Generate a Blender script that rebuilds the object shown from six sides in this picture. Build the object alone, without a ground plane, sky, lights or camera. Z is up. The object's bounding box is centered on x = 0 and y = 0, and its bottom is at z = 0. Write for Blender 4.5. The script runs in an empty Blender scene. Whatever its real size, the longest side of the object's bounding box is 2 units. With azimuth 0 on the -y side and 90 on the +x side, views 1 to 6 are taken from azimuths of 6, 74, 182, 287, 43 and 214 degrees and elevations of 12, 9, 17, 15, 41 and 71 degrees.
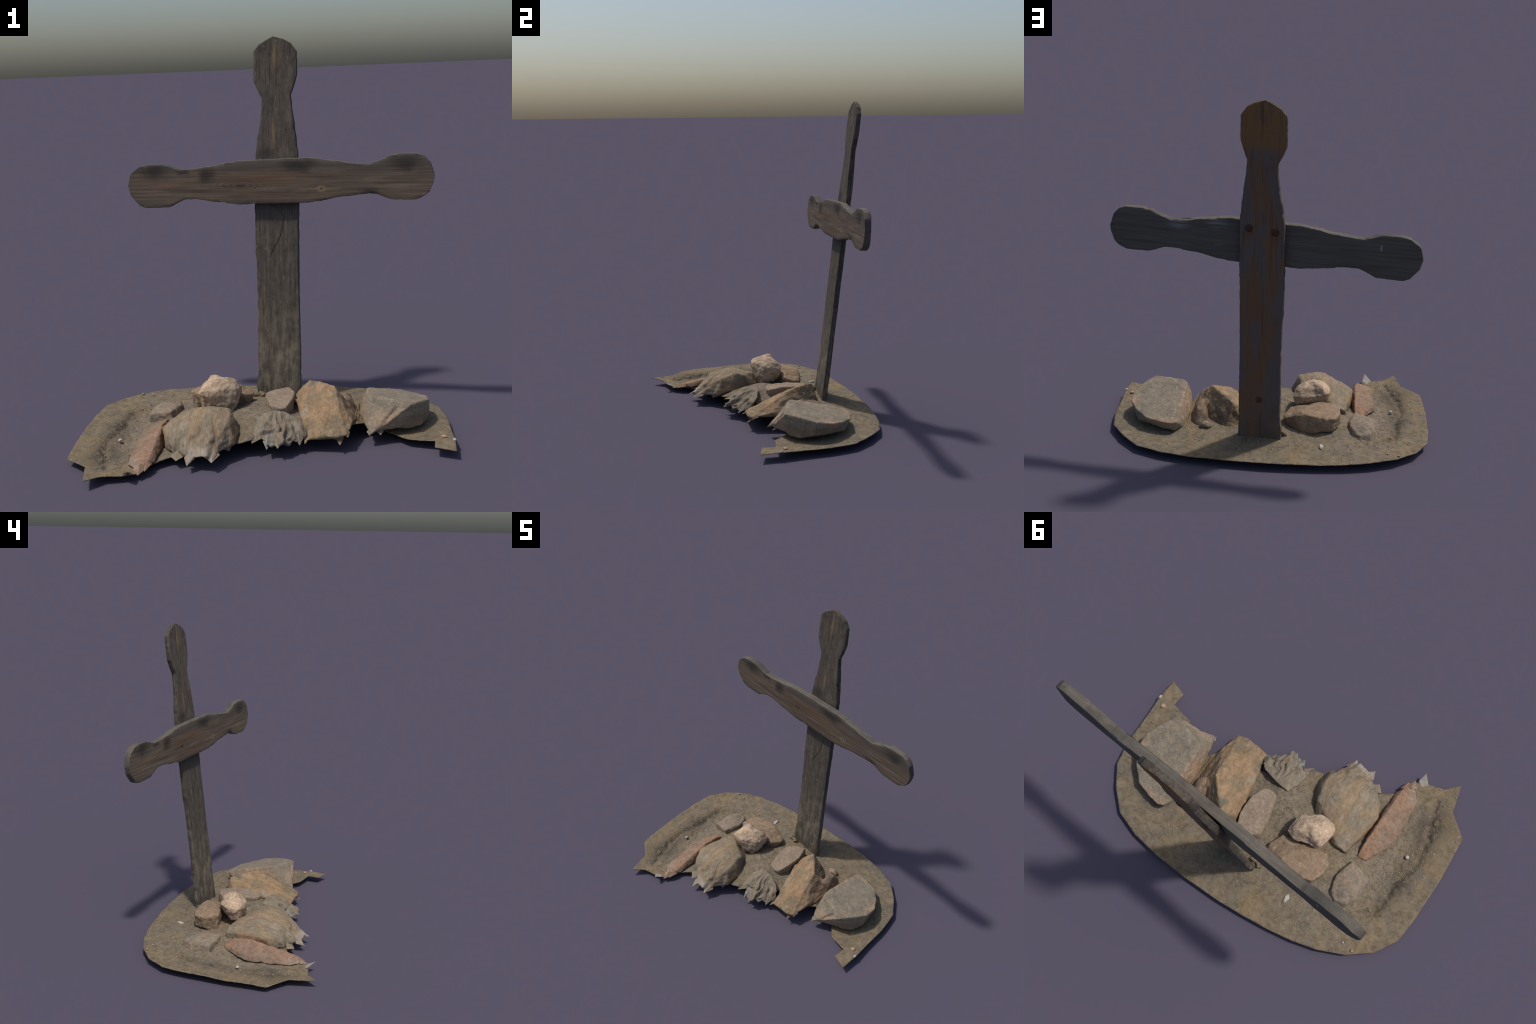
import bpy, bmesh, math, random
import numpy as np
from mathutils import Vector, Matrix, noise
from mathutils.geometry import delaunay_2d_cdt

SEED = 7
rng = random.Random(SEED)

# ------------------------------------------------------------------ node helpers
class Graph:
    """Small wrapper that makes node wiring read like formulas."""
    def __init__(self, name):
        self.mat = bpy.data.materials.new(name)
        self.mat.use_nodes = True
        self.nt = self.mat.node_tree
        self.nt.nodes.clear()
        self.out = self.nt.nodes.new("ShaderNodeOutputMaterial")
        self.bsdf = self.nt.nodes.new("ShaderNodeBsdfPrincipled")
        self.nt.links.new(self.bsdf.outputs[0], self.out.inputs[0])
        self.bsdf.inputs["Specular IOR Level"].default_value = 0.12
        self.co = self.nt.nodes.new("ShaderNodeTexCoord").outputs["Object"]
        self._xyz = None

    def put(self, sock, v):
        if isinstance(v, bpy.types.NodeSocket):
            self.nt.links.new(v, sock)
        elif isinstance(v, (tuple, list)) and len(v) == 3 and sock.type == 'RGBA':
            sock.default_value = (*v, 1)
        else:
            sock.default_value = v

    def xyz(self):
        if self._xyz is None:
            n = self.nt.nodes.new("ShaderNodeSeparateXYZ")
            self.put(n.inputs[0], self.co)
            self._xyz = n.outputs
        return self._xyz

    def stretch(self, scale, loc=(0, 0, 0), rot=(0, 0, 0), co=None):
        n = self.nt.nodes.new("ShaderNodeMapping")
        self.put(n.inputs[0], co or self.co)
        n.inputs["Scale"].default_value = scale
        n.inputs["Location"].default_value = loc
        n.inputs["Rotation"].default_value = rot
        return n.outputs[0]

    def noise(self, scale, detail=5, rough=0.6, co=None, dist=0.0):
        n = self.nt.nodes.new("ShaderNodeTexNoise")
        self.put(n.inputs["Vector"], co or self.co)
        n.inputs["Scale"].default_value = scale
        n.inputs["Detail"].default_value = detail
        n.inputs["Roughness"].default_value = rough
        n.inputs["Distortion"].default_value = dist
        return n.outputs[0]

    def voronoi(self, scale, co=None, out=0, rand=1.0):
        n = self.nt.nodes.new("ShaderNodeTexVoronoi")
        self.put(n.inputs["Vector"], co or self.co)
        n.inputs["Scale"].default_value = scale
        n.inputs["Randomness"].default_value = rand
        return n.outputs[out]

    def math(self, op, a, b=0.0, c=0.0):
        n = self.nt.nodes.new("ShaderNodeMath")
        n.operation = op
        for i, v in enumerate((a, b, c)):
            self.put(n.inputs[i], v)
        return n.outputs[0]

    def ramp(self, fac, stops):
        n = self.nt.nodes.new("ShaderNodeValToRGB")
        self.put(n.inputs[0], fac)
        el = n.color_ramp.elements
        while len(el) < len(stops):
            el.new(0.5)
        for e, (p, c) in zip(el, stops):
            e.position = p
            e.color = (*c, 1) if isinstance(c, tuple) else (c, c, c, 1)
        return n.outputs[0]

    def smooth(self, v, a, b, lo=0.0, hi=1.0):
        n = self.nt.nodes.new("ShaderNodeMapRange")
        n.interpolation_type = 'SMOOTHSTEP'
        for i, x in enumerate((v, a, b, lo, hi)):
            self.put(n.inputs[i], x)
        return n.outputs[0]

    def mix(self, fac, a, b, mode='MIX'):
        n = self.nt.nodes.new("ShaderNodeMix")
        n.data_type = 'RGBA'
        n.blend_type = mode
        self.put(n.inputs[0], fac)
        self.put(n.inputs[6], a)
        self.put(n.inputs[7], b)
        return n.outputs[2]

    def ragged(self, amount, scale):
        """Coordinates shaken by noise, so that masks get uneven borders."""
        n = self.nt.nodes.new("ShaderNodeTexNoise")
        self.put(n.inputs["Vector"], self.co)
        n.inputs["Scale"].default_value = scale
        n.inputs["Detail"].default_value = 4
        a = self.nt.nodes.new("ShaderNodeVectorMath")
        a.operation = 'MULTIPLY_ADD'
        self.put(a.inputs[0], n.outputs["Color"])
        a.inputs[1].default_value = (amount,) * 3
        self.put(a.inputs[2], self.co)
        b = self.nt.nodes.new("ShaderNodeVectorMath")
        b.operation = 'SUBTRACT'
        self.put(b.inputs[0], a.outputs[0])
        b.inputs[1].default_value = (amount * .5,) * 3
        return b.outputs[0]

    def blob(self, centre, radii, co=None):
        """1 at the centre of an ellipsoid, 0 outside it."""
        m = self.stretch(tuple(1 / r for r in radii), tuple(-c / r for c, r in zip(centre, radii)), co=co)
        n = self.nt.nodes.new("ShaderNodeVectorMath")
        n.operation = 'LENGTH'
        self.put(n.inputs[0], m)
        return self.smooth(n.outputs["Value"], 1.0, 0.15)

    def bump(self, height, strength, distance):
        n = self.nt.nodes.new("ShaderNodeBump")
        n.inputs["Strength"].default_value = strength
        n.inputs["Distance"].default_value = distance
        self.put(n.inputs["Height"], height)
        self.put(self.bsdf.inputs["Normal"], n.outputs[0])

    def done(self, color, rough=0.9):
        self.put(self.bsdf.inputs["Base Color"], color)
        self.put(self.bsdf.inputs["Roughness"], rough)
        return self.mat


# ------------------------------------------------------------------ materials
def wood_grain(g, along):
    """Fibres running along one local axis; returns (fine fibres, broad streaks, blotches)."""
    fine = (90, 90, 2.6) if along == 'z' else (2.6, 90, 90)
    broad = (22, 22, 1.2) if along == 'z' else (1.2, 22, 22)
    f = g.noise(1.0, 6, 0.62, g.stretch(fine), 0.4)
    b = g.noise(1.0, 4, 0.55, g.stretch(broad, (3.1, 1.7, 0.4)), 0.6)
    m = g.noise(7.0, 5, 0.6, g.stretch((1, 1, .6) if along == 'z' else (.6, 1, 1)))
    return f, b, m


def make_post_materials():
    """Front, side and back of the post: the faces weathered differently."""
    mats = []
    for face in ("front", "side", "back"):
        g = Graph("weathered_post_" + face)
        x, y, z = g.xyz()
        f, b, m = wood_grain(g, 'z')
        rag = g.ragged(.05, 12)
        mott = g.noise(42, 7, .72, g.stretch((1, 1, .4)), .5)
        if face == "back":
            pb = g.noise(1.0, 6, .66, g.stretch((12, 12, 2.2), (0.3, 4.1, 2.2)), .8)
            col = g.mix(g.smooth(pb, .42, .60), (.130, .114, .106), (.182, .106, .060))
            head = g.math('MULTIPLY', g.smooth(z, 1.42, 1.50), g.smooth(m, .66, .5, 0, .85))
            col = g.mix(head, col, (.235, .125, .050))
            col = g.mix(g.smooth(f, .48, .3, 0, .6), col, (.050, .042, .038))
            col = g.mix(g.smooth(m, .54, .68, 0, .6), col, (.098, .084, .062))
            rust = g.math('MAXIMUM', g.blob((.055, .03, 1.015), (.035, .1, .06), rag), g.blob((-.082, .03, 1.0), (.035, .1, .06), rag))
            col = g.mix(g.math('MULTIPLY', rust, .5), col, (.16, .062, .036))
            seam = g.math('MULTIPLY', g.smooth(g.math('ABSOLUTE', g.math('ADD', x, .012)), .003, .0008), g.smooth(f, .62, .45))
            col = g.mix(g.math('MULTIPLY', g.math('MULTIPLY', seam, g.smooth(m, .44, .56)), .6), col, (.03, .026, .024))
            g.bump(f, .4, .004)
            mats.append(g.done(col, .85))
            continue
        col = g.ramp(f, [(0.28, (.052, .044, .036)), (0.5, (.092, .077, .062)), (0.74, (.132, .112, .090))])
        col = g.mix(g.smooth(b, .5, .72, 0, .6), col, (.132, .096, .066))
        col = g.mix(g.smooth(m, .50, .64, 0, .6), col, (.066, .060, .052))
        col = g.mix(1.0, col, g.ramp(mott, [(.32, .62), (.5, 1.0), (.7, 1.42)]), 'MULTIPLY')
        dust = g.math('MULTIPLY', g.smooth(z, .42, .0), g.smooth(g.noise(26, 4, .6, g.stretch((1, 1, .45))), .42, .64, 0, .8))
        col = g.mix(dust, col, (.190, .158, .116))
        fleck = g.smooth(g.noise(60, 2, .5, g.stretch((1, 1, .5))), .66, .74, 0, .6)
        col = g.mix(fleck, col, (.21, .19, .16))
        crack = 0.0
        if face == "front":
            col = g.mix(g.math('MULTIPLY', g.blob((0.0, -.005, 0.0), (.028, .05, .048), g.ragged(.02, 40)), .65), col, (.24, .205, .16))
            split = g.math('MAXIMUM', g.blob((-.018, -.005, 1.60), (.016, .03, .095), g.ragged(.012, 25)),
                           g.blob((-.026, -.005, 1.20), (.014, .03, .12), g.ragged(.012, 25)))
            col = g.mix(g.math('MULTIPLY', split, .75), col, (.225, .145, .088))
            line = g.math('ADD', x, g.math('MULTIPLY', g.math('SUBTRACT', z, .62), -.22))
            line = g.math('ADD', line, g.math('MULTIPLY', g.smooth(z, .66, .54), .03))
            crack = g.math('MULTIPLY', g.smooth(g.math('ABSOLUTE', g.math('SUBTRACT', line, .003)), .0055, .001),
                           g.math('MULTIPLY', g.smooth(z, .53, .56), g.smooth(z, .80, .74)))
            col = g.mix(g.math('MULTIPLY', crack, .8), col, (.022, .018, .016))
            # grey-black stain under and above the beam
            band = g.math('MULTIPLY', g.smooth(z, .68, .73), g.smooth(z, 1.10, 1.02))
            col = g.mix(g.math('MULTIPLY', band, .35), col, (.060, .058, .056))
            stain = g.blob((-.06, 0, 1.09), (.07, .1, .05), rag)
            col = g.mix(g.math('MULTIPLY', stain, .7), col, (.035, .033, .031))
        g.bump(g.math('ADD', g.math('ADD', f, mott), g.math('MULTIPLY', crack, -1.5)), .4, .004)
        mats.append(g.done(col, .85))
    return mats


def make_beam_materials():
    """Front, side and back of the crossbeam."""
    mats = []
    for face in ("front", "side", "back"):
        g = Graph("weathered_beam_" + face)
        x, y, z = g.xyz()
        f, b, m = wood_grain(g, 'x')
        rag = g.ragged(.07, 9)
        fine = g.ragged(.02, 30)
        if face == "side":
            col = g.ramp(f, [(0.3, (.096, .085, .071)), (0.7, (.150, .132, .108))])
            col = g.mix(g.smooth(m, .46, .66, 0, .7), col, (.066, .060, .054))
            g.bump(f, .4, .004)
            mats.append(g.done(col, .85))
            continue
        if face == "back":
            col = g.ramp(f, [(0.28, (.080, .071, .060)), (0.52, (.116, .104, .090)), (0.8, (.156, .140, .120))])
            scuff = g.math('MULTIPLY', g.math('MAXIMUM', g.blob((.42, .04, .10), (.08, .2, .04), fine), g.blob((.21, .04, .12), (.08, .2, .045), fine)),
                           g.smooth(f, .36, .55))
            col = g.mix(g.math('MULTIPLY', scuff, .65), col, (.27, .27, .27))
            col = g.mix(g.math('MULTIPLY', g.blob((-.645, .044, .06), (.008, .03, .026)), .8), col, (.33, .33, .33))
            col = g.mix(g.math('MULTIPLY', g.math('MAXIMUM', g.blob((.20, .04, .005), (.04, .06, .014), fine), g.blob((-.17, .04, -.06), (.03, .06, .014), fine)), .7), col, (.165, .138, .112))
            g.bump(f, .4, .004)
            mats.append(g.done(col, .85))
            continue
        wv = g.nt.nodes.new("ShaderNodeTexWave")
        wv.wave_type = 'RINGS'
        wv.rings_direction = 'Y'
        wv.inputs["Scale"].default_value = 2.6
        wv.inputs["Distortion"].default_value = 3.0
        wv.inputs["Detail"].default_value = 3
        g.put(wv.inputs["Vector"], g.stretch((3.2, 1, 13.0), (.222 * 3.2, 0, -.010 * 13.0)))
        rings = wv.outputs[1]
        col = g.ramp(f, [(0.28, (.066, .049, .038)), (0.48, (.124, .093, .070)), (0.7, (.182, .140, .104))])
        col = g.mix(g.smooth(m, .48, .66, 0, .4), col, (.082, .070, .058))
        near = g.blob((-.235, 0, .010), (.21, .2, .075), fine)
        brown = g.math('MULTIPLY', g.blob((-.10, 0, .008), (.34, .2, .10), rag), g.smooth(b, .30, .55))
        col = g.mix(g.math('MULTIPLY', brown, .75), col, (.130, .072, .043))
        col = g.mix(g.math('MULTIPLY', near, g.math('MULTIPLY', rings, .55)), col, (.058, .036, .026))
        col = g.mix(g.math('MULTIPLY', g.blob((-.62, 0, .015), (.17, .2, .03), rag), .45), col, (.20, .125, .078))
        wob = g.math('MULTIPLY', g.math('SUBTRACT', g.noise(9, 4, .6), .5), .09)
        zz = g.math('ADD', z, wob)
        rim = g.math('MAXIMUM', g.smooth(zz, .078, .110), g.smooth(zz, -.060, -.084))
        col = g.mix(g.math('MULTIPLY', rim, .65), col, (.086, .077, .066))
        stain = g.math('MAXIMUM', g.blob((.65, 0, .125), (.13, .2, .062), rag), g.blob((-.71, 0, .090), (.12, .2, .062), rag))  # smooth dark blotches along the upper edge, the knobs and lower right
        stain = g.math('MAXIMUM', stain, g.blob((.09, 0, .116), (.14, .2, .045), rag))
        stain = g.math('MAXIMUM', stain, g.blob((-.41, 0, .07), (.07, .2, .065), rag))
        stain = g.math('MAXIMUM', stain, g.blob((.46, 0, -.03), (.07, .2, .045), rag))
        stain = g.math('MAXIMUM', stain, g.blob((-.55, 0, .09), (.05, .2, .03), rag))
        col = g.mix(g.math('MULTIPLY', stain, .8), col, (.032, .029, .026))
        eye = g.math('MAXIMUM', g.blob((.214, 0, -.009), (.036, .2, .026), fine), g.math('MULTIPLY', g.blob((.20, 0, -.012), (.17, .2, .010), fine), .7))
        col = g.mix(g.math('MULTIPLY', eye, .75), col, (.27, .19, .108))
        col = g.mix(g.math('MULTIPLY', g.blob((.214, 0, -.009), (.010, .2, .009)), .95), col, (.02, .015, .012))
        col = g.mix(g.math('MULTIPLY', g.blob((-.222, 0, .010), (.040, .2, .016), fine), .75), col, (.068, .038, .024))
        g.bump(f, .4, .004)
        mats.append(g.done(col, .85))
    return mats


def make_rock_material(name, main, second, third, dark=0.45, streak=(1, 1, 1), grain=1.0, tints=()):
    """Stone: broad patches of two colours, a mineral stain, mottling, pitted grain.
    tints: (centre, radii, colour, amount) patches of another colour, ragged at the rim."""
    g = Graph(name)
    co = g.stretch(streak)
    n1 = g.noise(8.0, 6, .65, co, 1.0)
    n2 = g.noise(20.0, 6, .68, g.stretch(streak, (5.2, 1.3, 2.2)), 1.0)
    n3 = g.noise(80.0, 5, .65, co)
    col = g.mix(g.smooth(n1, .42, .58), main, second)
    col = g.mix(g.smooth(n2, .53, .64, 0, .85), col, third)
    rag = g.ragged(.06, 16)
    for (c, r, t, k) in tints:
        col = g.mix(g.math('MULTIPLY', g.blob(c, r, rag), k), col, t)
    mott = g.noise(26.0, 5, .65, g.stretch(streak, (1.2, 8.3, 3.2)), .8)
    col = g.mix(1.0, col, g.ramp(mott, [(.32, 1 - dark), (.5, 1.0), (.70, 1.28)]), 'MULTIPLY')
    col = g.mix(1.0, col, g.ramp(n3, [(.30, .78), (.5, 1.0), (.75, 1.2)]), 'MULTIPLY')
    g.bump(g.math('ADD', g.math('MULTIPLY', n3, .6), g.math('MULTIPLY', n2, 2.0)), .55 * grain, .007)
    return g.done(col, .92)


def make_dirt_material():
    g = Graph("dry_dirt")
    x, y, z = g.xyz()
    n1 = g.noise(5.0, 5, .65, None, .8)
    n2 = g.noise(28, 6, .7, None, .5)
    n3 = g.noise(120, 4, .7)
    col = g.ramp(n1, [(.38, (.160, .134, .098)), (.52, (.190, .150, .100)), (.66, (.208, .153, .089))])
    col = g.mix(1.0, col, g.ramp(n2, [(.32, .66), (.5, 1.0), (.68, 1.25)]), 'MULTIPLY')
    col = g.mix(1.0, col, g.ramp(n3, [(.3, .78), (.5, 1.0), (.72, 1.2)]), 'MULTIPLY')
    rag = g.ragged(.12, 7)
    # loose crumbly soil inside the hollow and round the stones: greyer, coarser
    inner = g.math('MAXIMUM', g.blob((-.55, -.02, .05), (.42, .70, .6), rag), g.blob((.0, .1, .1), (.55, .40, .6), rag))
    crumb = g.smooth(g.voronoi(70, g.ragged(.012, 60)), .12, .55)
    loose = g.mix(crumb, (.105, .086, .064), (.215, .178, .132))
    loose = g.mix(1.0, loose, g.ramp(n2, [(.32, .7), (.5, 1.0), (.68, 1.25)]), 'MULTIPLY')
    col = g.mix(g.math('MULTIPLY', inner, .65), col, loose)
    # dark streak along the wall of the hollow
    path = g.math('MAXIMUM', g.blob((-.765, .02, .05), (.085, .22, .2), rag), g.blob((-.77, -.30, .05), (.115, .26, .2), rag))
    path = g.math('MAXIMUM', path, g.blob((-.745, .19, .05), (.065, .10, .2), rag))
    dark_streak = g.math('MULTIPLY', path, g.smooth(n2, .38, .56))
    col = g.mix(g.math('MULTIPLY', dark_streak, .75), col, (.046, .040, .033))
    # pale and dark grit
    vc = g.voronoi(55)
    grit = g.smooth(vc, .16, .08)
    pick = g.nt.nodes.new("ShaderNodeSeparateColor")
    g.put(pick.inputs[0], g.voronoi(55, None, 1))
    pale = g.math('MULTIPLY', grit, g.smooth(pick.outputs[0], .78, .82))
    dark = g.math('MULTIPLY', grit, g.smooth(pick.outputs[0], .14, .10))
    col = g.mix(g.math('MULTIPLY', pale, .75), col, (.36, .32, .26))
    col = g.mix(g.math('MULTIPLY', dark, .6), col, (.075, .066, .058))
    big = g.smooth(g.voronoi(26, None, 0), .10, .06)
    pick2 = g.nt.nodes.new("ShaderNodeSeparateColor")
    g.put(pick2.inputs[0], g.voronoi(26, None, 1))
    big = g.math('MULTIPLY', big, g.smooth(pick2.outputs[1], .72, .76))
    col = g.mix(g.math('MULTIPLY', big, .6), col, g.mix(g.smooth(pick2.outputs[2], .4, .6), (.32, .29, .25), (.27, .17, .11)))
    g.bump(g.math('ADD', g.math('MULTIPLY', n2, 1.8), g.math('ADD', n3, g.math('MULTIPLY', grit, .8))), .6, .006)
    return g.done(col, .95)


def make_plain_material(name, a, b, scale=30):
    g = Graph(name)
    n = g.noise(scale, 4, .6)
    info = g.nt.nodes.new("ShaderNodeObjectInfo").outputs["Random"]
    col = g.mix(g.smooth(n, .35, .65), a, b)
    col = g.mix(1.0, col, g.ramp(info, [(0, .85), (1, 1.15)]), 'MULTIPLY')
    g.bump(n, .3, .003)
    return g.done(col, .9)


# ------------------------------------------------------------------ object helpers
def new_object(name, verts, faces, material, parent=None, smooth=True, centre=True):
    verts = [Vector(v) for v in verts]
    o = Vector((0, 0, 0))
    if centre:
        o = sum(verts, Vector()) / len(verts)
    me = bpy.data.meshes.new(name)
    me.from_pydata([v - o for v in verts], [], faces)
    me.materials.append(material)
    me.polygons.foreach_set("use_smooth", [smooth] * len(me.polygons))
    me.update()
    ob = bpy.data.objects.new(name, me)
    ob.location = o
    bpy.context.scene.collection.objects.link(ob)
    if parent:
        ob.parent = parent
    return ob


def lerp_profile(pts, t):
    """Piecewise-linear profile through hand-placed (position, value) pairs."""
    ps = sorted(pts)
    return float(np.interp(t, [p[0] for p in ps], [p[1] for p in ps]))


def fbm(v, scale, octaves=4, seed=0.0):
    return noise.fractal(Vector(v) * scale + Vector((seed, seed * 1.7, -seed)), 1.0, 2.0, octaves)


# ------------------------------------------------------------------ the cross boards
# Both boards lie in planes that lean back and are turned a little about z.
AXIS_X = Vector((1, -.125, 0)).normalized()
FACE_N = Vector((-.125, -1, .1243)).normalized()          # towards the viewer in front
AXIS_Z = AXIS_X.cross(-FACE_N).normalized()
POST_ROT = Matrix((AXIS_X, -FACE_N, AXIS_Z)).transposed()  # local x, y (depth), z
BEAM_N = Vector((-.125, -1, .05)).normalized()            # the beam stands a little more upright
BEAM_ROT = Matrix((AXIS_X, -BEAM_N, AXIS_X.cross(-BEAM_N))).transposed()


def board(name, origin, rot, stations, low, high, thickness, along, materials, parent, seed):
    """Loft rounded-rectangle sections along a plank whose two long edges follow
    the profiles low(t) and high(t); chip the arrises and wear the faces."""
    NW, RAD = 14, .0045
    verts, faces, slots = [], [], []
    ring = None
    for t in stations:
        a, c = lerp_profile(low, t), lerp_profile(high, t)
        thick = lerp_profile(thickness, t)
        a += .0022 * fbm((t, 0, seed), 26, 3)
        c += .0022 * fbm((t, 5, seed), 26, 3)
        w = c - a
        r = min(RAD, w * .3)
        sect = []
        for i in range(NW + 1):
            sect.append((a + r + (w - 2 * r) * i / NW, 0.0, 0))
        sect += [(c - r * .3, r * .3, 1), (c, r, 1), (c, thick * .5, 1), (c, thick - r, 1), (c - r * .3, thick - r * .3, 1)]
        for i in range(NW + 1):
            sect.append((c - r - (w - 2 * r) * i / NW, thick, 0))
        sect += [(a + r * .3, thick - r * .3, 1), (a, thick - r, 1), (a, thick * .5, 1), (a, r, 1), (a + r * .3, r * .3, 1)]
        row = []
        for (s, d, edge) in sect:
            q = (s, d, t) if along == 'z' else (t, d, s)
            st = Vector((q[0] * 9, q[1] * 9, q[2] * 1.6)) if along == 'z' else Vector((q[0] * 1.6, q[1] * 9, q[2] * 9))
            wear = fbm(st, 3.0, 4, seed) * .0018
            if d < thick * .5:
                d2 = d + wear
            else:
                d2 = d - wear
            chip = max(0.0, fbm((q[0], q[1] * .5, q[2]), 14, 3, seed + 4) - .25) * .010 if edge else 0
            mid = (a + c) / 2
            s2 = s - math.copysign(min(chip, w * .1), s - mid)
            row.append((s2, d2, t) if along == 'z' else (t, d2, s2))
        idx = list(range(len(verts), len(verts) + len(row)))
        verts += row
        if ring:
            n = len(row)
            for i in range(n):
                j = (i + 1) % n
                f = (ring[i], ring[j], idx[j], idx[i])
                faces.append(f if along == 'z' else f[::-1])
                slots.append(0 if i < NW + 1 or i == n - 1 else 2 if NW + 5 <= i <= 2 * NW + 6 else 1)
        else:
            slots.append(1)
            faces.append(tuple(idx[::-1]) if along == 'z' else tuple(idx))
        ring = idx
    slots.append(1)
    faces.append(tuple(ring) if along == 'z' else tuple(ring[::-1]))
    me = bpy.data.meshes.new(name)
    me.from_pydata(verts, [], faces)
    for m in materials:
        me.materials.append(m)
    me.polygons.foreach_set('material_index', slots)
    bm = bmesh.new()
    bm.from_mesh(me)
    bmesh.ops.recalc_face_normals(bm, faces=bm.faces)
    bm.to_mesh(me)
    bm.free()
    me.polygons.foreach_set("use_smooth", [True] * len(me.polygons))
    me.set_sharp_from_angle(angle=math.radians(32))
    ob = bpy.data.objects.new(name, me)
    bpy.context.scene.collection.objects.link(ob)
    ob.matrix_world = Matrix.Translation(origin) @ rot.to_4x4()
    ob.parent = parent
    return ob


POST_LEFT = [(-.30, -.131), (-.171, -.132), (-.12, -.125), (.18, -.122), (.32, -.123), (.51, -.126), (.565, -.132), (.81, -.132),
             (1.066, -.128), (1.167, -.115), (1.21, -.104), (1.325, -.090), (1.382, -.089), (1.425, -.111), (1.474, -.132),
             (1.562, -.134), (1.631, -.129), (1.663, -.103), (1.682, -.070), (1.6965, -.040), (1.704, -.026)]
POST_RIGHT = [(-.30, .118), (-.14, .112), (.083, .109), (.36, .105), (.70, .105), (.81, .107), (1.078, .104), (1.223, .088),
              (1.32, .074), (1.395, .068), (1.44, .083), (1.493, .100), (1.553, .102), (1.624, .100), (1.667, .070), (1.687, .037),
              (1.6965, .006), (1.704, -.020)]
BEAM_TOP = [(-.858, .022), (-.844, .078), (-.822, .100), (-.79, .122), (-.717, .129), (-.657, .127), (-.613, .119), (-.556, .099), (-.479, .105),
            (-.368, .118), (-.298, .136), (-.221, .143), (-.136, .146), (.046, .152), (.151, .153), (.232, .143), (.313, .133),
            (.401, .121), (.459, .116), (.509, .131), (.574, .160), (.624, .168), (.709, .168), (.745, .152), (.776, .120), (.796, .060)]
BEAM_BOTTOM = [(-.858, .008), (-.846, -.036), (-.799, -.094), (-.767, -.107), (-.63, -.104), (-.540, -.062), (-.466, -.061),
               (-.387, -.073), (-.294, -.084), (-.224, -.090), (-.078, -.088), (.029, -.085), (.149, -.082), (.209, -.074),
               (.32, -.052), (.422, -.042), (.496, -.039), (.545, -.057), (.592, -.071), (.71, -.069), (.745, -.053),
               (.773, -.029), (.793, .022), (.796, .045)]


def stations(a, b, step):
    n = int(round((b - a) / step))
    s = [a + (b - a) * i / n for i in range(n + 1)]
    return s


# ------------------------------------------------------------------ ground shape
OUTLINE = [(-.777, -.627), (-.811, -.465), (-.930, -.363), (-.940, -.101), (-.930, .160), (-.913, .297), (-.839, .418),
           (-.721, .508), (-.584, .565), (-.446, .597), (-.298, .616), (-.150, .626), (-.007, .631), (.227, .623), (.42, .605),
           (.577, .574), (.720, .518), (.822, .414), (.901, .295), (.915, .216), (.925, .130), (.925, -.017), (.930, -.146),
           (.921, -.282), (.823, -.244), (.832, -.164), (.703, -.130), (.683, -.108), (.637, -.052), (.587, -.020),
           (.50, .0), (.44, -.06), (.36, -.08), (.21, -.09), (.12, -.10), (.03, -.13), (-.025, -.20), (-.045, -.25), (-.092, -.260), (-.16, -.27),
           (-.30, -.31), (-.40, -.335), (-.447, -.356), (-.50, -.40), (-.53, -.47), (-.561, -.513), (-.631, -.540), (-.707, -.555)]
# heights read off the stones and the soil round them
HEIGHTS = [(-.777, -.627, .051), (-.81, -.465, .046), (-.93, -.363, .040), (-.94, -.1, .046), (-.93, .16, .050), (-.84, .42, .054),
           (-.72, .5, .055), (-.45, .59, .052), (-.15, .62, .050), (.2, .62, .048), (.58, .57, .047), (.82, .41, .047), (.91, .25, .047),
           (.93, -.1, .051), (.92, -.28, .052), (.82, -.2, .053), (.69, -.12, .044), (.6, -.02, .046), (.70, .1, .046), (.65, .4, .048),
           (.45, .40, .054), (.30, .30, .080), (.42, .2, .085), (.38, .31, .072), (.45, .05, .09), (.40, -.06, .10), (.3, .0, .09), (.2, .1, .10),
           (.17, .40, .066), (.05, .42, .068), (-.05, .36, .086), (-.05, .27, .102), (-.08, .18, .115), (-.05, .0, .146), (.03, -.03, .146),
           (-.09, -.10, .132), (-.11, -.18, .112), (-.09, -.26, .082), (.05, -.12, .115), (.15, -.09, .09), (-.17, .05, .130), (-.25, -.05, .09), (-.3, -.25, .06),
           (-.30, .43, .057), (-.20, .36, .068), (-.42, .33, .068), (-.45, .2, .076), (-.43, .1, .086), (-.50, .03, .070), (-.46, -.1, .058),
           (-.45, -.34, .042), (-.727, -.115, .016), (-.67, -.05, .016), (-.66, .1, .030), (-.65, .22, .036), (-.55, .33, .048),
           (-.66, -.25, .026), (-.66, -.38, .032), (-.60, -.50, .034), (-.70, -.50, .040), (-.82, .0, .050), (-.83, .2, .052),
           (-.80, -.28, .042), (-.6, .45, .056), (0, .52, .055), (.3, .5, .053), (-.85, -.2, .045)]
# lip of the hollow dug round the stones on the left
LIP = [(-.50, .352), (-.567, .340), (-.646, .300), (-.735, .240), (-.748, .154), (-.742, .048), (-.772, -.05), (-.79, -.123),
       (-.785, -.218), (-.74, -.374), (-.715, -.467)]
_H = np.array(HEIGHTS)
_L = np.array(LIP)


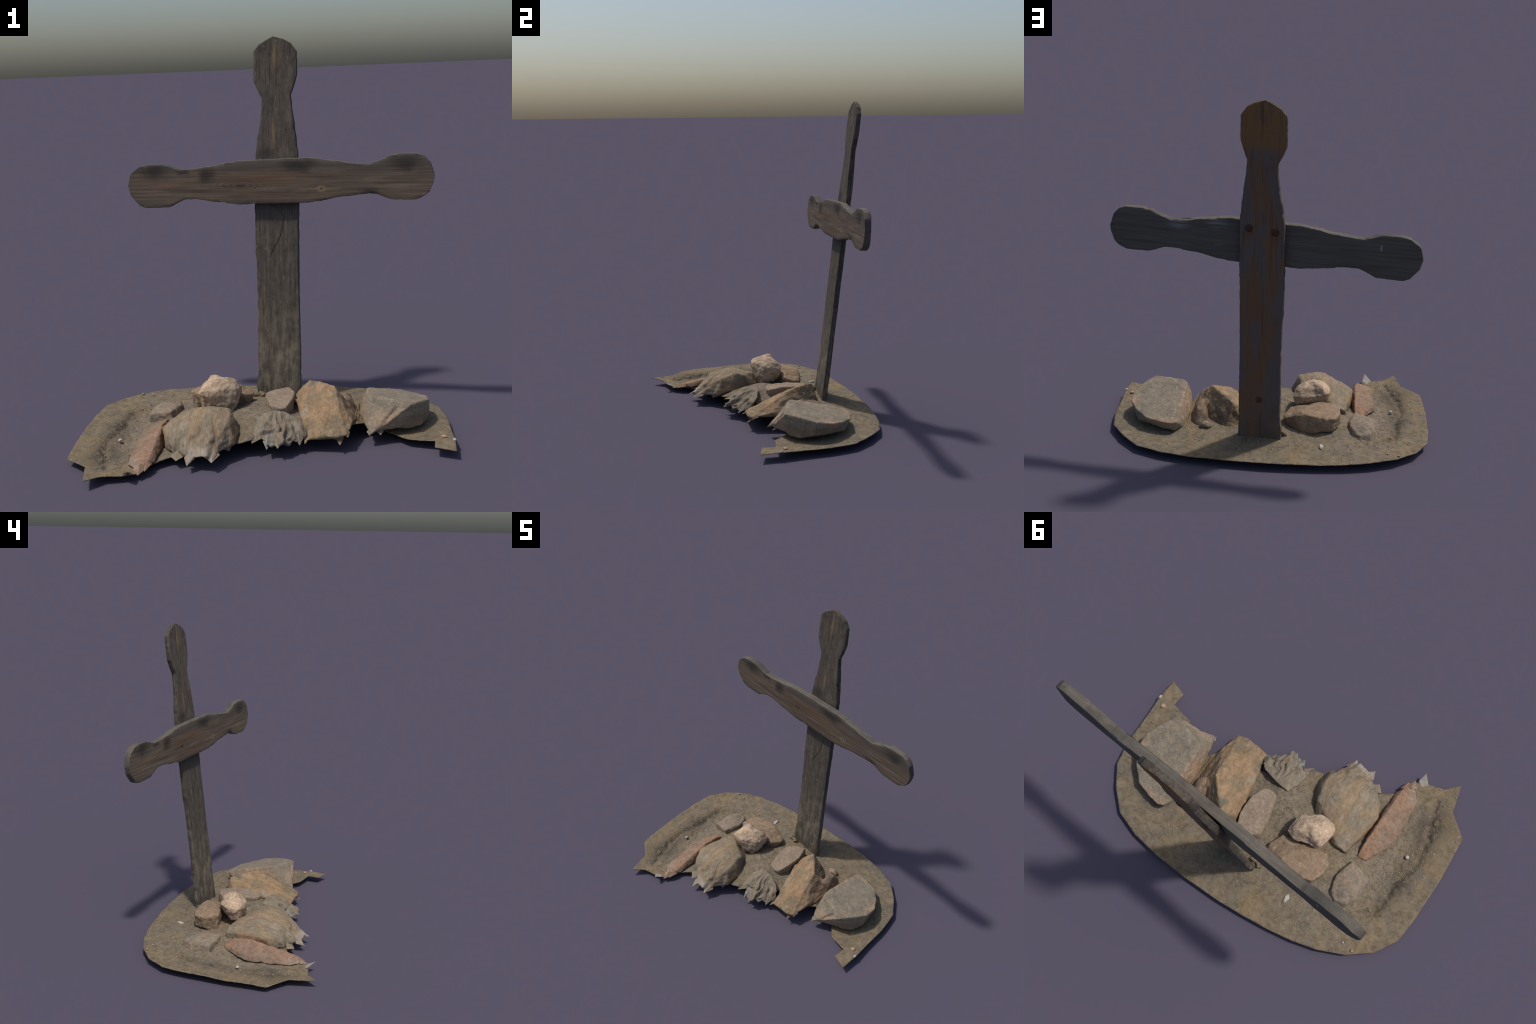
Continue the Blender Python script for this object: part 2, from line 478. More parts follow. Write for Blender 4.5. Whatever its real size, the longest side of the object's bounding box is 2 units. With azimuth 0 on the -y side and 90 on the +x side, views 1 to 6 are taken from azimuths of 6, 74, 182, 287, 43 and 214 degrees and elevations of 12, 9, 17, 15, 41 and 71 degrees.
def fit_heights():
    """Weights of a smooth surface through all the height marks."""
    n = len(_H)
    r = np.hypot(_H[:, None, 0] - _H[None, :, 0], _H[:, None, 1] - _H[None, :, 1])
    A = np.zeros((n + 1, n + 1))
    A[:n, :n] = np.sqrt(r * r + 4e-4)
    A[n, :n] = A[:n, n] = 1
    return np.linalg.solve(A, np.append(_H[:, 2], 0))


_W = fit_heights()


def lip_distance(x, y):
    p = np.array((x, y))
    a, b = _L[:-1], _L[1:]
    d = b - a
    t = np.clip(((p - a) * d).sum(1) / (d * d).sum(1), 0, 1)
    return float(np.sqrt((((a + d * t[:, None]) - p) ** 2).sum(1)).min())


def ground_height(x, y):
    r = np.hypot(_H[:, 0] - x, _H[:, 1] - y)
    z = float(_W[:-1] @ np.sqrt(r * r + 4e-4) + _W[-1])
    p = (x, y, 0)
    inner = math.exp(-((x + .6) / .32) ** 2 - ((y + .05) / .42) ** 2)
    core = math.exp(-((x + .05) / .35) ** 2 - ((y - .02) / .3) ** 2)
    z += fbm(p, 9, 4) * .003 + fbm(p, 38, 4, 3) * (.0012 + .0055 * inner + .0035 * core) - .0035
    # crumbled groove that follows the lip, ragged in width and depth
    dl = lip_distance(x + .010 * fbm(p, 14, 3, 8), y + .010 * fbm(p, 14, 3, 12))
    rag = .45 + .9 * abs(fbm(p, 7, 2, 21))
    z -= .019 * rag * math.exp(-(dl / .016) ** 2)
    z += .002 * math.exp(-((dl - .045) / .03) ** 2) + fbm(p, 50, 4, 31) * .012 * math.exp(-(dl / .03) ** 2)
    return max(z, .004)


def inside(poly, x, y):
    c = False
    j = len(poly) - 1
    for i in range(len(poly)):
        (xi, yi), (xj, yj) = poly[i], poly[j]
        if (yi > y) != (yj > y) and x < (xj - xi) * (y - yi) / (yj - yi) + xi:
            c = not c
        j = i
    return c


def build_ground(material, parent):
    STEP = .0085
    edge = []
    for (a, b) in zip(OUTLINE, OUTLINE[1:] + OUTLINE[:1]):
        n = max(1, int(math.dist(a, b) / STEP))
        for i in range(n):
            edge.append((a[0] + (b[0] - a[0]) * i / n, a[1] + (b[1] - a[1]) * i / n))
    E = np.array(edge)
    pts = list(edge)
    nx, ny = int(1.9 / STEP), int(1.3 / STEP)
    for i in range(nx):
        for j in range(ny):
            x = -.95 + (i + (.5 if j % 2 else 0)) * STEP
            y = -.64 + j * STEP
            if inside(OUTLINE, x, y) and ((E - (x, y)) ** 2).sum(1).min() > (STEP * .55) ** 2:
                pts.append((x, y))
    loop = list(range(len(edge)))
    v, _, f, *_ = delaunay_2d_cdt([Vector(p) for p in pts], [], [loop], 1, 1e-6)
    top = [(p.x, p.y, ground_height(p.x, p.y)) for p in v]
    n = len(top)
    T = .003
    verts = top + [(x, y, z - T) for (x, y, z) in top]
    faces = [tuple(t) for t in f] + [tuple(i + n for i in reversed(t)) for t in f]
    count = {}
    for t in f:
        for a, b in zip(t, list(t[1:]) + [t[0]]):
            count[(a, b)] = 1
    for (a, b) in list(count):
        if (b, a) not in count:
            faces.append((b, a, a + n, b + n))
    return new_object("ground_patch", verts, faces, material, parent, True, False)


# ------------------------------------------------------------------ rocks
def build_rock(name, hulls, material, parent, voxel=.006, relax=3, rough=.004, rough_scale=16, fine=.0012, folds=None, seed=0.0, shards=()):
    """A stone from one or more convex blocks fused together, its arrises worn
    down and its faces roughened."""
    bm = bmesh.new()
    for pts in hulls:
        vs = [bm.verts.new(p) for p in pts]
        r = bmesh.ops.convex_hull(bm, input=vs)
        junk = [e for e in r["geom_interior"] + r["geom_unused"] if isinstance(e, bmesh.types.BMVert) and e.is_valid]
        bmesh.ops.delete(bm, geom=list(set(junk)), context='VERTS')
    bmesh.ops.recalc_face_normals(bm, faces=bm.faces)
    me = bpy.data.meshes.new(name)
    bm.to_mesh(me)
    bm.free()
    ob = bpy.data.objects.new(name, me)
    bpy.context.scene.collection.objects.link(ob)
    m = ob.modifiers.new("fuse", 'REMESH')
    m.mode = 'VOXEL'
    m.voxel_size = voxel
    s = ob.modifiers.new("wear", 'SMOOTH')
    s.factor = .5
    s.iterations = relax
    dg = bpy.context.evaluated_depsgraph_get()
    res = bpy.data.meshes.new_from_object(ob.evaluated_get(dg))
    bpy.data.objects.remove(ob)
    bpy.data.meshes.remove(me)
    n = len(res.vertices)
    co = np.empty(n * 3)
    no = np.empty(n * 3)
    res.vertices.foreach_get("co", co)
    res.vertices.foreach_get("normal", no)
    co, no = co.reshape(-1, 3), no.reshape(-1, 3)
    for i in range(n):
        p = Vector(co[i])
        d = fbm(p, rough_scale, 4, seed) * rough + fbm(p, 70, 3, seed + 3) * fine
        d -= max(0, noise.noise(p * 22 + Vector((seed, 0, 0))) - .25) * rough * 1.8
        if folds:
            d += folds(p)
        co[i] += no[i] * d
    res.vertices.foreach_set("co", co.ravel())
    if shards:
        # thin broken splinters along the torn front edge keep their points
        sb = bmesh.new()
        sb.from_mesh(res)
        for f in sb.faces:
            f.smooth = True
        for pts in shards:
            vs = [sb.verts.new(p) for p in pts]
            mid = sum((v.co for v in vs), Vector()) / 4
            for tri in ((0, 1, 2), (0, 2, 3), (0, 3, 1), (1, 3, 2)):
                f = sb.faces.new([vs[i] for i in tri])
                f.normal_update()
                if f.normal.dot(f.calc_center_median() - mid) < 0:
                    f.normal_flip()
        sb.to_mesh(res)
        sb.free()
    res.materials.append(material)
    res.name = name
    if not shards:
        res.polygons.foreach_set("use_smooth", [True] * len(res.polygons))
    res.update()
    out = bpy.data.objects.new(name, res)
    bpy.context.scene.collection.objects.link(out)
    out.parent = parent
    return out


def ball(c, r, n=10, seed=1, squash=(1, 1, 1)):
    """Points of an irregular lump, for small stones."""
    q = random.Random(seed)
    pts = []
    for i in range(n):
        z = 1 - 2 * (i + .5) / n
        a = i * 2.39996
        k = r * q.uniform(.85, 1.1)
        s = math.sqrt(1 - z * z)
        pts.append((c[0] + k * s * math.cos(a) * squash[0], c[1] + k * s * math.sin(a) * squash[1], c[2] + k * z * squash[2]))
    return pts


SLAB = [[(0.72, -0.081, 0.201), (0.654, -0.043, 0.208), (0.539, -0.003, 0.219), (0.511, 0.027, 0.216), (0.515, 0.157, 0.187), (0.522, 0.267, 0.16), (0.518, 0.372, 0.125),
         (0.564, 0.385, 0.119), (0.624, 0.369, 0.121), (0.704, 0.342, 0.125), (0.779, 0.259, 0.137), (0.822, 0.187, 0.147), (0.828, 0.097, 0.163), (0.776, -0.003, 0.189),
         (0.822, 0.057, 0.085), (0.806, 0.157, 0.078), (0.759, 0.277, 0.072), (0.604, 0.347, 0.065), (0.534, 0.362, 0.06), (0.494, 0.297, 0.06), (0.469, 0.117, 0.07),
         (0.488, -0.028, 0.1), (0.604, -0.023, 0.06), (0.704, -0.053, 0.062), (0.78, -0.015, 0.062)],
        [(0.664, -0.053, 0.202), (0.539, -0.003, 0.214), (0.511, 0.027, 0.212), (0.488, -0.033, 0.1), (0.506, -0.093, 0.075), (0.525, -0.131, 0.06), (0.534, -0.115, 0.078),
         (0.624, -0.073, 0.117), (0.574, -0.043, 0.066), (0.534, -0.093, 0.062)],
        [(0.72, -0.079, 0.197), (0.644, -0.065, 0.157), (0.584, -0.088, 0.1), (0.624, -0.063, 0.07), (0.724, -0.053, 0.08), (0.624, -0.003, 0.117), (0.544, -0.113, 0.07)]]
WEDGE = [[(.219, .256, .214), (.242, .201, .219), (.345, .105, .236), (.357, .075, .226), (.372, -.05, .165), (.408, -.196, .090), (.374, -.20, .070), (.350, -.208, .086),
          (.27, -.197, .090), (.213, -.192, .060), (.189, .012, .140), (.150, .12, .150), (.138, .212, .145), (.15, .262, .08), (.24, .305, .07), (.33, .26, .07),
          (.40, .16, .08), (.40, .05, .08), (.39, -.1, .08), (.2, .0, .06)],
         [(.347, .10, .228), (.372, -.05, .160), (.412, -.192, .090), (.440, -.087, .112), (.462, .02, .09), (.46, .16, .08), (.40, .2, .08), (.36, .05, .06)],
         [(.376, -.216, .050), (.364, -.205, .056), (.392, -.19, .060), (.36, -.15, .10), (.385, -.15, .09), (.35, -.17, .07)],
         [(.207, -.198, .050), (.225, -.19, .058), (.20, -.17, .075), (.24, -.15, .09), (.21, -.15, .065)]]
LUMP = [[(0.4, 0.114, 0.162), (0.44, 0.144, 0.142), (0.4, 0.204, 0.167), (0.425, 0.229, 0.147), (0.37, 0.254, 0.132), (0.455, 0.254, 0.07), (0.4, 0.304, 0.06), (0.35, 0.274, 0.06), (0.47, 0.134, 0.07), (0.36, 0.114, 0.07)]]
FLAT = [[(0.045, 0.275, 0.158), (0.105, 0.292, 0.162), (0.142, 0.185, 0.174), (0.138, 0.078, 0.18), (0.106, 0, 0.158), (0.085, -0.012, 0.156), (0.028, 0.005, 0.164), (0.012, 0.06, 0.168), (-0.012, 0.15, 0.162),
         (-0.018, 0.22, 0.153), (0.05, 0.285, 0.09), (0.105, 0.3, 0.09), (0.14, 0.18, 0.1), (0.135, 0.07, 0.11), (0.1, 0, 0.115), (0.04, 0, 0.12), (0, 0.1, 0.12), (-0.02, 0.24, 0.09)]]
CRUMPLE = [[(-.01, -.05, .145), (.05, -.055, .162), (.11, -.07, .162), (.17, -.09, .140), (.20, -.12, .12), (.21, -.17, .07), (.180, -.214, .062),
            (.13, -.25, .086), (.106, -.276, .088), (.084, -.280, .074), (.03, -.268, .066), (.0, -.246, .086), (-.04, -.2, .10), (-.03, -.12, .135), (.05, -.10, .172), (.1, -.1, .05), (.0, -.2, .06)],
           [(.028, -.278, .055), (.042, -.262, .062), (.012, -.258, .064), (.03, -.20, .12), (.06, -.20, .09)],
           [(.12, -.238, .076), (.09, -.245, .072), (.10, -.20, .11), (.14, -.2, .09)],
           [(.207, -.2, .05), (.190, -.195, .058), (.19, -.16, .11), (.17, -.18, .08)]]
BOULDER = [[(-0.262, -0.165, 0.224), (-0.215, -0.185, 0.224), (-0.16, -0.15, 0.21), (-0.17, -0.095, 0.19), (-0.19, -0.2, 0.214), (-0.15, -0.25, 0.184), (-0.27, -0.245, 0.213), (-0.28, -0.02, 0.17), (-0.35, 0.03, 0.144),
            (-0.395, 0.058, 0.125), (-0.44, 0.058, 0.105), (-0.372, -0.15, 0.189), (-0.485, -0.125, 0.129), (-0.49, -0.2, 0.128), (-0.455, -0.275, 0.118), (-0.35, -0.35, 0.112),
            (-0.297, -0.305, 0.186), (-0.446, 0.052, 0.07), (-0.485, -0.12, 0.06), (-0.465, -0.27, 0.05), (-0.4, -0.34, 0.045), (-0.36, -0.36, 0.05), (-0.3, -0.385, 0.06), (-.251, -.428, .078), (-.293, -.418, .071), (-.126, -.287, .082), (-0.225, -0.405, 0.068), (-0.152, -0.29, 0.066),
            (-0.106, -0.21, 0.108), (-0.118, -0.15, 0.09), (-0.2, 0, 0.08), (-0.3, 0.055, 0.07), (-0.215, -0.33, 0.144)],
           [(-0.333, -0.436, 0.043), (-0.316, -0.428, 0.048), (-0.345, -0.4, 0.05), (-0.29, -0.35, 0.12), (-0.34, -0.34, 0.11), (-0.29, -0.38, 0.06)],
           [(-0.217, -0.432, 0.056), (-0.245, -0.405, 0.06), (-0.195, -0.385, 0.062), (-0.21, -0.34, 0.12), (-0.24, -0.35, 0.1)]]
LONG = [[(-0.5, 0.03, 0.08), (-0.54, 0.03, 0.07), (-0.605, -0.075, 0.07), (-0.622, -0.13, 0.061), (-0.618, -0.3, 0.05), (-0.613, -0.42, 0.043), (-0.545, -0.488, 0.047), (-0.515, -0.42, 0.063), (-0.512, -0.3, 0.087),
         (-0.505, -0.12, 0.119), (-0.5, -0.03, 0.109), (-0.5, 0.04, 0.045), (-0.555, 0.025, 0.045), (-0.64, -0.12, 0.03), (-0.63, -0.3, 0.03), (-0.62, -0.42, 0.035), (-0.55, -0.506, 0.03), (-0.49, -0.4, 0.04), (-0.48, -0.2, 0.045),
         (-0.56, -0.2, 0.085), (-0.56, -0.36, 0.069)]]
CAP = [[(-0.21, 0.075, 0.298), (-0.285, 0.125, 0.288), (-0.25, 0.04, 0.295), (-0.185, 0.11, 0.278), (-0.13, 0.15, 0.225), (-0.128, 0.12, 0.2), (-0.145, 0.04, 0.245), (-0.15, 0.025, 0.2), (-0.235, -0.012, 0.245), (-0.325, -0.012, 0.245),
        (-0.34, 0.01, 0.225), (-0.35, 0.04, 0.19), (-0.33, 0.13, 0.24), (-0.3, 0.155, 0.235), (-0.18, 0.172, 0.225), (-0.165, 0.025, 0.117), (-0.23, -0.005, 0.132), (-0.31, 0.015, 0.132), (-0.33, 0.06, 0.132), (-0.27, 0.14, 0.18), (-0.16, 0.14, 0.142)]]
BROWN = [[(-0.078, 0.235, 0.146), (-0.08, 0.268, 0.136), (-0.12, 0.165, 0.161), (-0.115, 0.288, 0.158), (-0.18, 0.278, 0.19), (-0.215, 0.303, 0.184), (-0.215, 0.22, 0.201), (-0.325, 0.315, 0.171), (-0.38, 0.295, 0.164), (-0.412, 0.235, 0.171), (-0.405, 0.17, 0.184), (-0.37, 0.13, 0.188),
          (-0.3, 0.14, 0.196), (-0.1, 0.25, 0.075), (-0.12, 0.17, 0.08), (-0.19, 0.308, 0.07), (-0.25, 0.32, 0.085), (-0.37, 0.295, 0.085), (-0.41, 0.22, 0.09), (-0.37, 0.14, 0.07)]]
BURIED = [[(-0.5, 0.07, 0.107), (-0.62, 0.105, 0.077), (-0.625, 0.15, 0.081), (-0.61, 0.24, 0.079), (-0.585, 0.285, 0.075), (-0.525, 0.3, 0.077), (-0.485, 0.27, 0.089), (-0.465, 0.18, 0.102), (-0.54, 0.15, 0.115), (-0.56, 0.22, 0.107),
           (-0.48, 0.06, 0.03), (-0.635, 0.1, 0.02), (-0.635, 0.24, 0.02), (-0.59, 0.305, 0.03), (-0.52, 0.315, 0.03), (-0.465, 0.28, 0.03), (-0.45, 0.17, 0.03)]]


SLAB_TIPS = [[(.519, -.130, .058), (.505, -.10, .068), (.545, -.095, .07), (.53, -.09, .09)], [(.574, -.112, .054), (.55, -.09, .066), (.595, -.08, .07), (.57, -.08, .09)]]
WEDGE_TIPS = [[(.376, -.222, .048), (.352, -.18, .066), (.395, -.175, .066), (.37, -.165, .088)], [(.416, -.200, .080), (.385, -.175, .080), (.425, -.155, .09), (.40, -.16, .11)],
              [(.205, -.205, .047), (.235, -.17, .066), (.20, -.155, .075), (.22, -.15, .09)]]
CRUMPLE_TIPS = [[(.027, -.286, .052), (.05, -.235, .074), (.005, -.24, .076), (.03, -.225, .098)], [(.080, -.296, .062), (.06, -.258, .074), (.105, -.258, .080), (.08, -.245, .105)],
                [(.183, -.226, .048), (.155, -.205, .076), (.20, -.185, .074), (.175, -.18, .10)], [(-.045, -.265, .075), (-.06, -.21, .095), (.0, -.225, .086), (-.03, -.2, .108)]]
BOULDER_TIPS = [[(-.334, -.444, .040), (-.306, -.395, .056), (-.355, -.385, .056), (-.33, -.37, .086)], [(-.217, -.440, .054), (-.255, -.392, .064), (-.185, -.375, .066), (-.215, -.36, .10)],
                [(-.395, -.388, .040), (-.43, -.345, .046), (-.355, -.36, .054), (-.39, -.33, .075)],
                [(-.150, -.318, .060), (-.185, -.31, .07), (-.135, -.265, .072), (-.16, -.27, .10)]]
LONG_TIPS = [[(-.549, -.522, .028), (-.58, -.475, .038), (-.515, -.46, .040), (-.55, -.455, .060)], [(-.522, -.490, .034), (-.545, -.465, .042), (-.50, -.43, .046), (-.52, -.43, .062)]]


def crumple_folds(p):
    """Draped pleats of uneven width that fan out towards the front edge."""
    a = math.atan2(p.x - .08, -(p.y + .02))
    front = min(1, max(0, (-p.y - .07) / .08))
    w = fbm(p, 9, 3, 2) * 1.6
    return front * (.009 * math.sin(a * 9 + 4 * w) + .005 * math.sin(a * 23 + 5 * w + p.z * 40))


def boulder_folds(p):
    """Shallow flutes running down the front of the big boulder."""
    a = math.atan2(p.x + .28, -(p.y + .05))
    front = min(1, max(0, (-p.y - .22) / .1))
    return front * .003 * math.sin(a * 26 + 4 * fbm(p, 10, 3))


# ------------------------------------------------------------------ build
root = bpy.data.objects.new("wayside_cross", None)
bpy.context.scene.collection.objects.link(root)
root["label"] = "weathered leaning wooden cross planted in dirt among brown rocks"
root["category"] = "wooden cross"

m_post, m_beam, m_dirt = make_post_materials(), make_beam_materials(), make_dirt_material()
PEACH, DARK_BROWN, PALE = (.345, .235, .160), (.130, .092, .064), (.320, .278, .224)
m_grey = make_rock_material("grey_slab_stone", (.236, .196, .142), (.214, .182, .138), (.268, .206, .146), .18,
                            tints=[((.478, .15, .14), (.075, .28, .15), PEACH, .9), ((.60, .385, .115), (.24, .07, .06), PEACH, .9), ((.815, .20, .145), (.06, .20, .04), PEACH, .9),
                                   ((.62, -.09, .12), (.13, .06, .08), PEACH, .7), ((.80, .02, .10), (.12, .18, .06), (.235, .168, .120), .8)])
m_wedge = make_rock_material("ochre_stone", (.282, .188, .110), (.228, .172, .110), (.175, .150, .108), .25, (1, .45, 1),
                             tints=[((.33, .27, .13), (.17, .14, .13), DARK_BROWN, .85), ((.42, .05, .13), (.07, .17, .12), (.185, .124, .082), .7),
                                    ((.19, .0, .13), (.04, .05, .03), PALE, .7), ((.24, .20, .22), (.045, .04, .03), (.14, .132, .102), .8)])
m_lump = make_rock_material("dull_brown_stone", (.225, .162, .112), (.185, .140, .102), (.26, .178, .112), .3)
m_flat = make_rock_material("pale_brown_stone", (.272, .208, .150), (.245, .190, .140), (.31, .238, .176), .18, tints=[((.07, .0, .14), (.06, .03, .03), PALE, .8)])
m_crumple = make_rock_material("grey_layered_stone", (.245, .205, .152), (.205, .172, .128), (.235, .172, .118), .18, (3.0, .6, 1),
                               tints=[((.03, -.25, .08), (.035, .08, .07), (.215, .215, .190), .8), ((.10, -.20, .12), (.03, .06, .06), (.170, .122, .085), .6)])
m_boulder = make_rock_material("tan_boulder_stone", (.255, .186, .118), (.222, .184, .132), (.275, .236, .184), .2, (1.5, .5, .6),
                               tints=[((-.49, -.13, .09), (.05, .22, .07), (.262, .148, .080), .9), ((-.12, -.24, .12), (.06, .10, .09), (.225, .135, .076), .8),
                                      ((-.28, -.42, .08), (.15, .09, .08), PALE, .8), ((-.15, -.12, .12), (.06, .09, .08), (.150, .114, .084), .6)])
m_long = make_rock_material("reddish_stone", (.272, .170, .112), (.240, .160, .112), (.232, .176, .132), .2,
                            tints=[((-.61, -.2, .04), (.05, .25, .035), (.195, .152, .112), .8), ((-.60, -.44, .05), (.06, .1, .05), (.265, .212, .166), .8), ((-.53, .0, .09), (.05, .06, .05), (.305, .168, .102), .7)])
m_cap = make_rock_material("pale_tan_stone", (.470, .345, .238), (.400, .298, .212), (.30, .222, .162), .3,
                           tints=[((-.31, .15, .26), (.045, .04, .04), (.135, .098, .082), .85), ((-.20, .155, .25), (.06, .04, .04), (.18, .138, .108), .7),
                                  ((-.20, .0, .15), (.16, .05, .04), (.19, .150, .116), .6), ((-.34, .06, .19), (.03, .07, .05), (.25, .180, .145), .7)])
m_brown = make_rock_material("warm_brown_stone", (.278, .194, .126), (.245, .176, .120), (.225, .164, .114), .2,
                             tints=[((-.13, .28, .12), (.08, .05, .06), (.185, .130, .088), .7), ((-.38, .20, .17), (.05, .10, .04), (.305, .215, .145), .6)])
m_buried = make_rock_material("dusty_stone", (.258, .198, .142), (.222, .180, .136), (.278, .204, .146), .2,
                              tints=[((-.60, .10, .06), (.06, .08, .05), (.165, .146, .122), .7)])
m_white = make_plain_material("white_pebble_stone", (.42, .385, .33), (.34, .305, .255))
m_pink = make_plain_material("pink_pebble_stone", (.42, .26, .18), (.36, .23, .16))
m_gravel = make_plain_material("gravel_stone", (.27, .225, .17), (.36, .305, .24), 60)
m_bolt = make_plain_material("rusty_iron", (.070, .034, .024), (.105, .050, .032), 90)
m_straw = make_plain_material("dry_straw", (.30, .22, .12), (.24, .17, .09))

O_POST = Vector((.055, .3877, .3078))
O_BEAM = Vector((.087, .449, 1.2156))
POST_THICK = [(-.3, .032), (.3, .034), (1.2, .0335), (1.55, .032), (1.66, .030), (1.704, .026)]
BEAM_THICK = [(-.858, .036), (-.82, .042), (-.5, .045), (-.15, .046), (.12, .046), (.45, .045), (.76, .042), (.796, .036)]
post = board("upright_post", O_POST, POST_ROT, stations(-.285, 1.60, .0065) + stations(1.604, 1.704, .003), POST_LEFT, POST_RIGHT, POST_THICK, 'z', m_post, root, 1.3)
beam = board("crossbeam", O_BEAM, BEAM_ROT, stations(-.858, -.75, .003) + stations(-.745, .70, .0065) + stations(.703, .796, .003), BEAM_BOTTOM, BEAM_TOP, BEAM_THICK, 'x', m_beam, root, 6.1)


def build_bolt(s, t, r, parent):
    """Domed rusty bolt head with a washer rim on the back of the post."""
    prof = [(0, .0075), (.45, .0070), (.70, .0050), (.78, .0022), (1.0, .0020), (1.02, -.003)]
    n = 20
    verts, faces = [(0, 0, prof[0][1])], []
    for (k, h) in prof[1:]:
        for i in range(n):
            a = 2 * math.pi * i / n
            kk = k * r * (1 + .04 * math.sin(3 * a + s * 50))
            verts.append((kk * math.cos(a), kk * math.sin(a), h))
    for i in range(n):
        faces.append((0, 1 + i, 1 + (i + 1) % n))
    for q in range(len(prof) - 2):
        for i in range(n):
            a, b = 1 + q * n + i, 1 + q * n + (i + 1) % n
            faces.append((a, a + n, b + n, b))
    ob = new_object("bolt", verts, faces, m_bolt, None, True, False)
    loc = O_POST + AXIS_X * s + AXIS_Z * t - FACE_N * (.0332 if t > .5 else .0322)
    z = -FACE_N
    x = AXIS_X
    y = z.cross(x)
    rot = Matrix((x, y, z)).transposed()
    ob.parent = parent
    ob.matrix_parent_inverse = parent.matrix_world.inverted()
    ob.matrix_world = Matrix.Translation(loc) @ rot.to_4x4()


bpy.context.view_layer.update()
for (s, t, r) in ((.055, 1.038, .021), (-.082, 1.025, .021), (-.004, .015, .0195)):
    build_bolt(s, t, r, post)

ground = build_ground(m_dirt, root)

build_rock("rock", SLAB, m_grey, root, relax=5, rough=.003, seed=1, shards=SLAB_TIPS)
build_rock("rock", WEDGE, m_wedge, root, relax=2, rough=.006, rough_scale=18, seed=2, shards=WEDGE_TIPS)
build_rock("rock", LUMP, m_lump, root, relax=4, seed=3)
build_rock("rock", FLAT, m_flat, root, voxel=.005, relax=3, rough=.003, seed=4)
build_rock("rock", CRUMPLE, m_crumple, root, voxel=.005, relax=3, rough=.002, folds=crumple_folds, seed=5, shards=CRUMPLE_TIPS)
build_rock("rock", BOULDER, m_boulder, root, relax=6, rough=.005, folds=boulder_folds, seed=6, shards=BOULDER_TIPS)
build_rock("rock", LONG, m_long, root, voxel=.005, relax=9, rough=.005, seed=7, shards=LONG_TIPS)
build_rock("rock", CAP, m_cap, root, voxel=.005, relax=9, rough=.009, rough_scale=15, fine=.0015, seed=8)
build_rock("rock", BROWN, m_brown, root, voxel=.005, relax=7, rough=.006, seed=9)
build_rock("rock", BURIED, m_buried, root, voxel=.005, relax=6, rough=.006, seed=10)
build_rock("rock", [ball((.358, .302, .086), .042, 12, 4, (1.1, .7, .6))], m_flat, root, voxel=.004, relax=2, rough=.003, seed=11)
# crumbly soil heaped against the foot of the post
build_rock("soil_clump", [ball((-.048, .352, .088), .030, 12, 9, (1, .7, 1.0)), ball((-.085, .365, .083), .024, 10, 3, (1, .8, .9))], m_dirt, ground,
           voxel=.004, relax=1, rough=.012, rough_scale=40, fine=.004, seed=12)
# pale shard sticking up at the front edge
new_object("pebble", [(-.581, -.572, .070), (-.566, -.522, .040), (-.624, -.528, .038), (-.595, -.505, .028)],
           [(0, 1, 2), (0, 3, 1), (0, 2, 3), (1, 3, 2)], m_white, ground, False)
build_rock("pebble", [ball((-.304, .425, .056), .034, 10, 2, (.5, 1.0, .3))], m_white, ground, voxel=.003, relax=1, rough=.002, seed=14)
build_rock("pebble", [ball((.879, -.122, .053), .017, 12, 5, (1, 1, .5))], m_pink, ground, voxel=.003, relax=2, rough=.001, seed=15)
build_rock("pebble", [ball((.925, -.16, .053), .017, 12, 6, (.6, 1, .4))], m_white, ground, voxel=.003, relax=2, rough=.001, seed=16)
build_rock("pebble", [ball((-.727, -.118, .028), .014, 12, 7, (1, 1, .7))], m_white, ground, voxel=.003, relax=2, rough=.002, seed=17)
build_rock("pebble", [ball((-.676, .46, .058), .008, 10, 8, (1, 1, .6))], m_white, ground, voxel=.002, relax=1, rough=.001, seed=18)
build_rock("pebble", [ball((-.738, .473, .057), .010, 10, 9, (1, 1, .6))], m_pink, ground, voxel=.002, relax=1, rough=.001, seed=19)


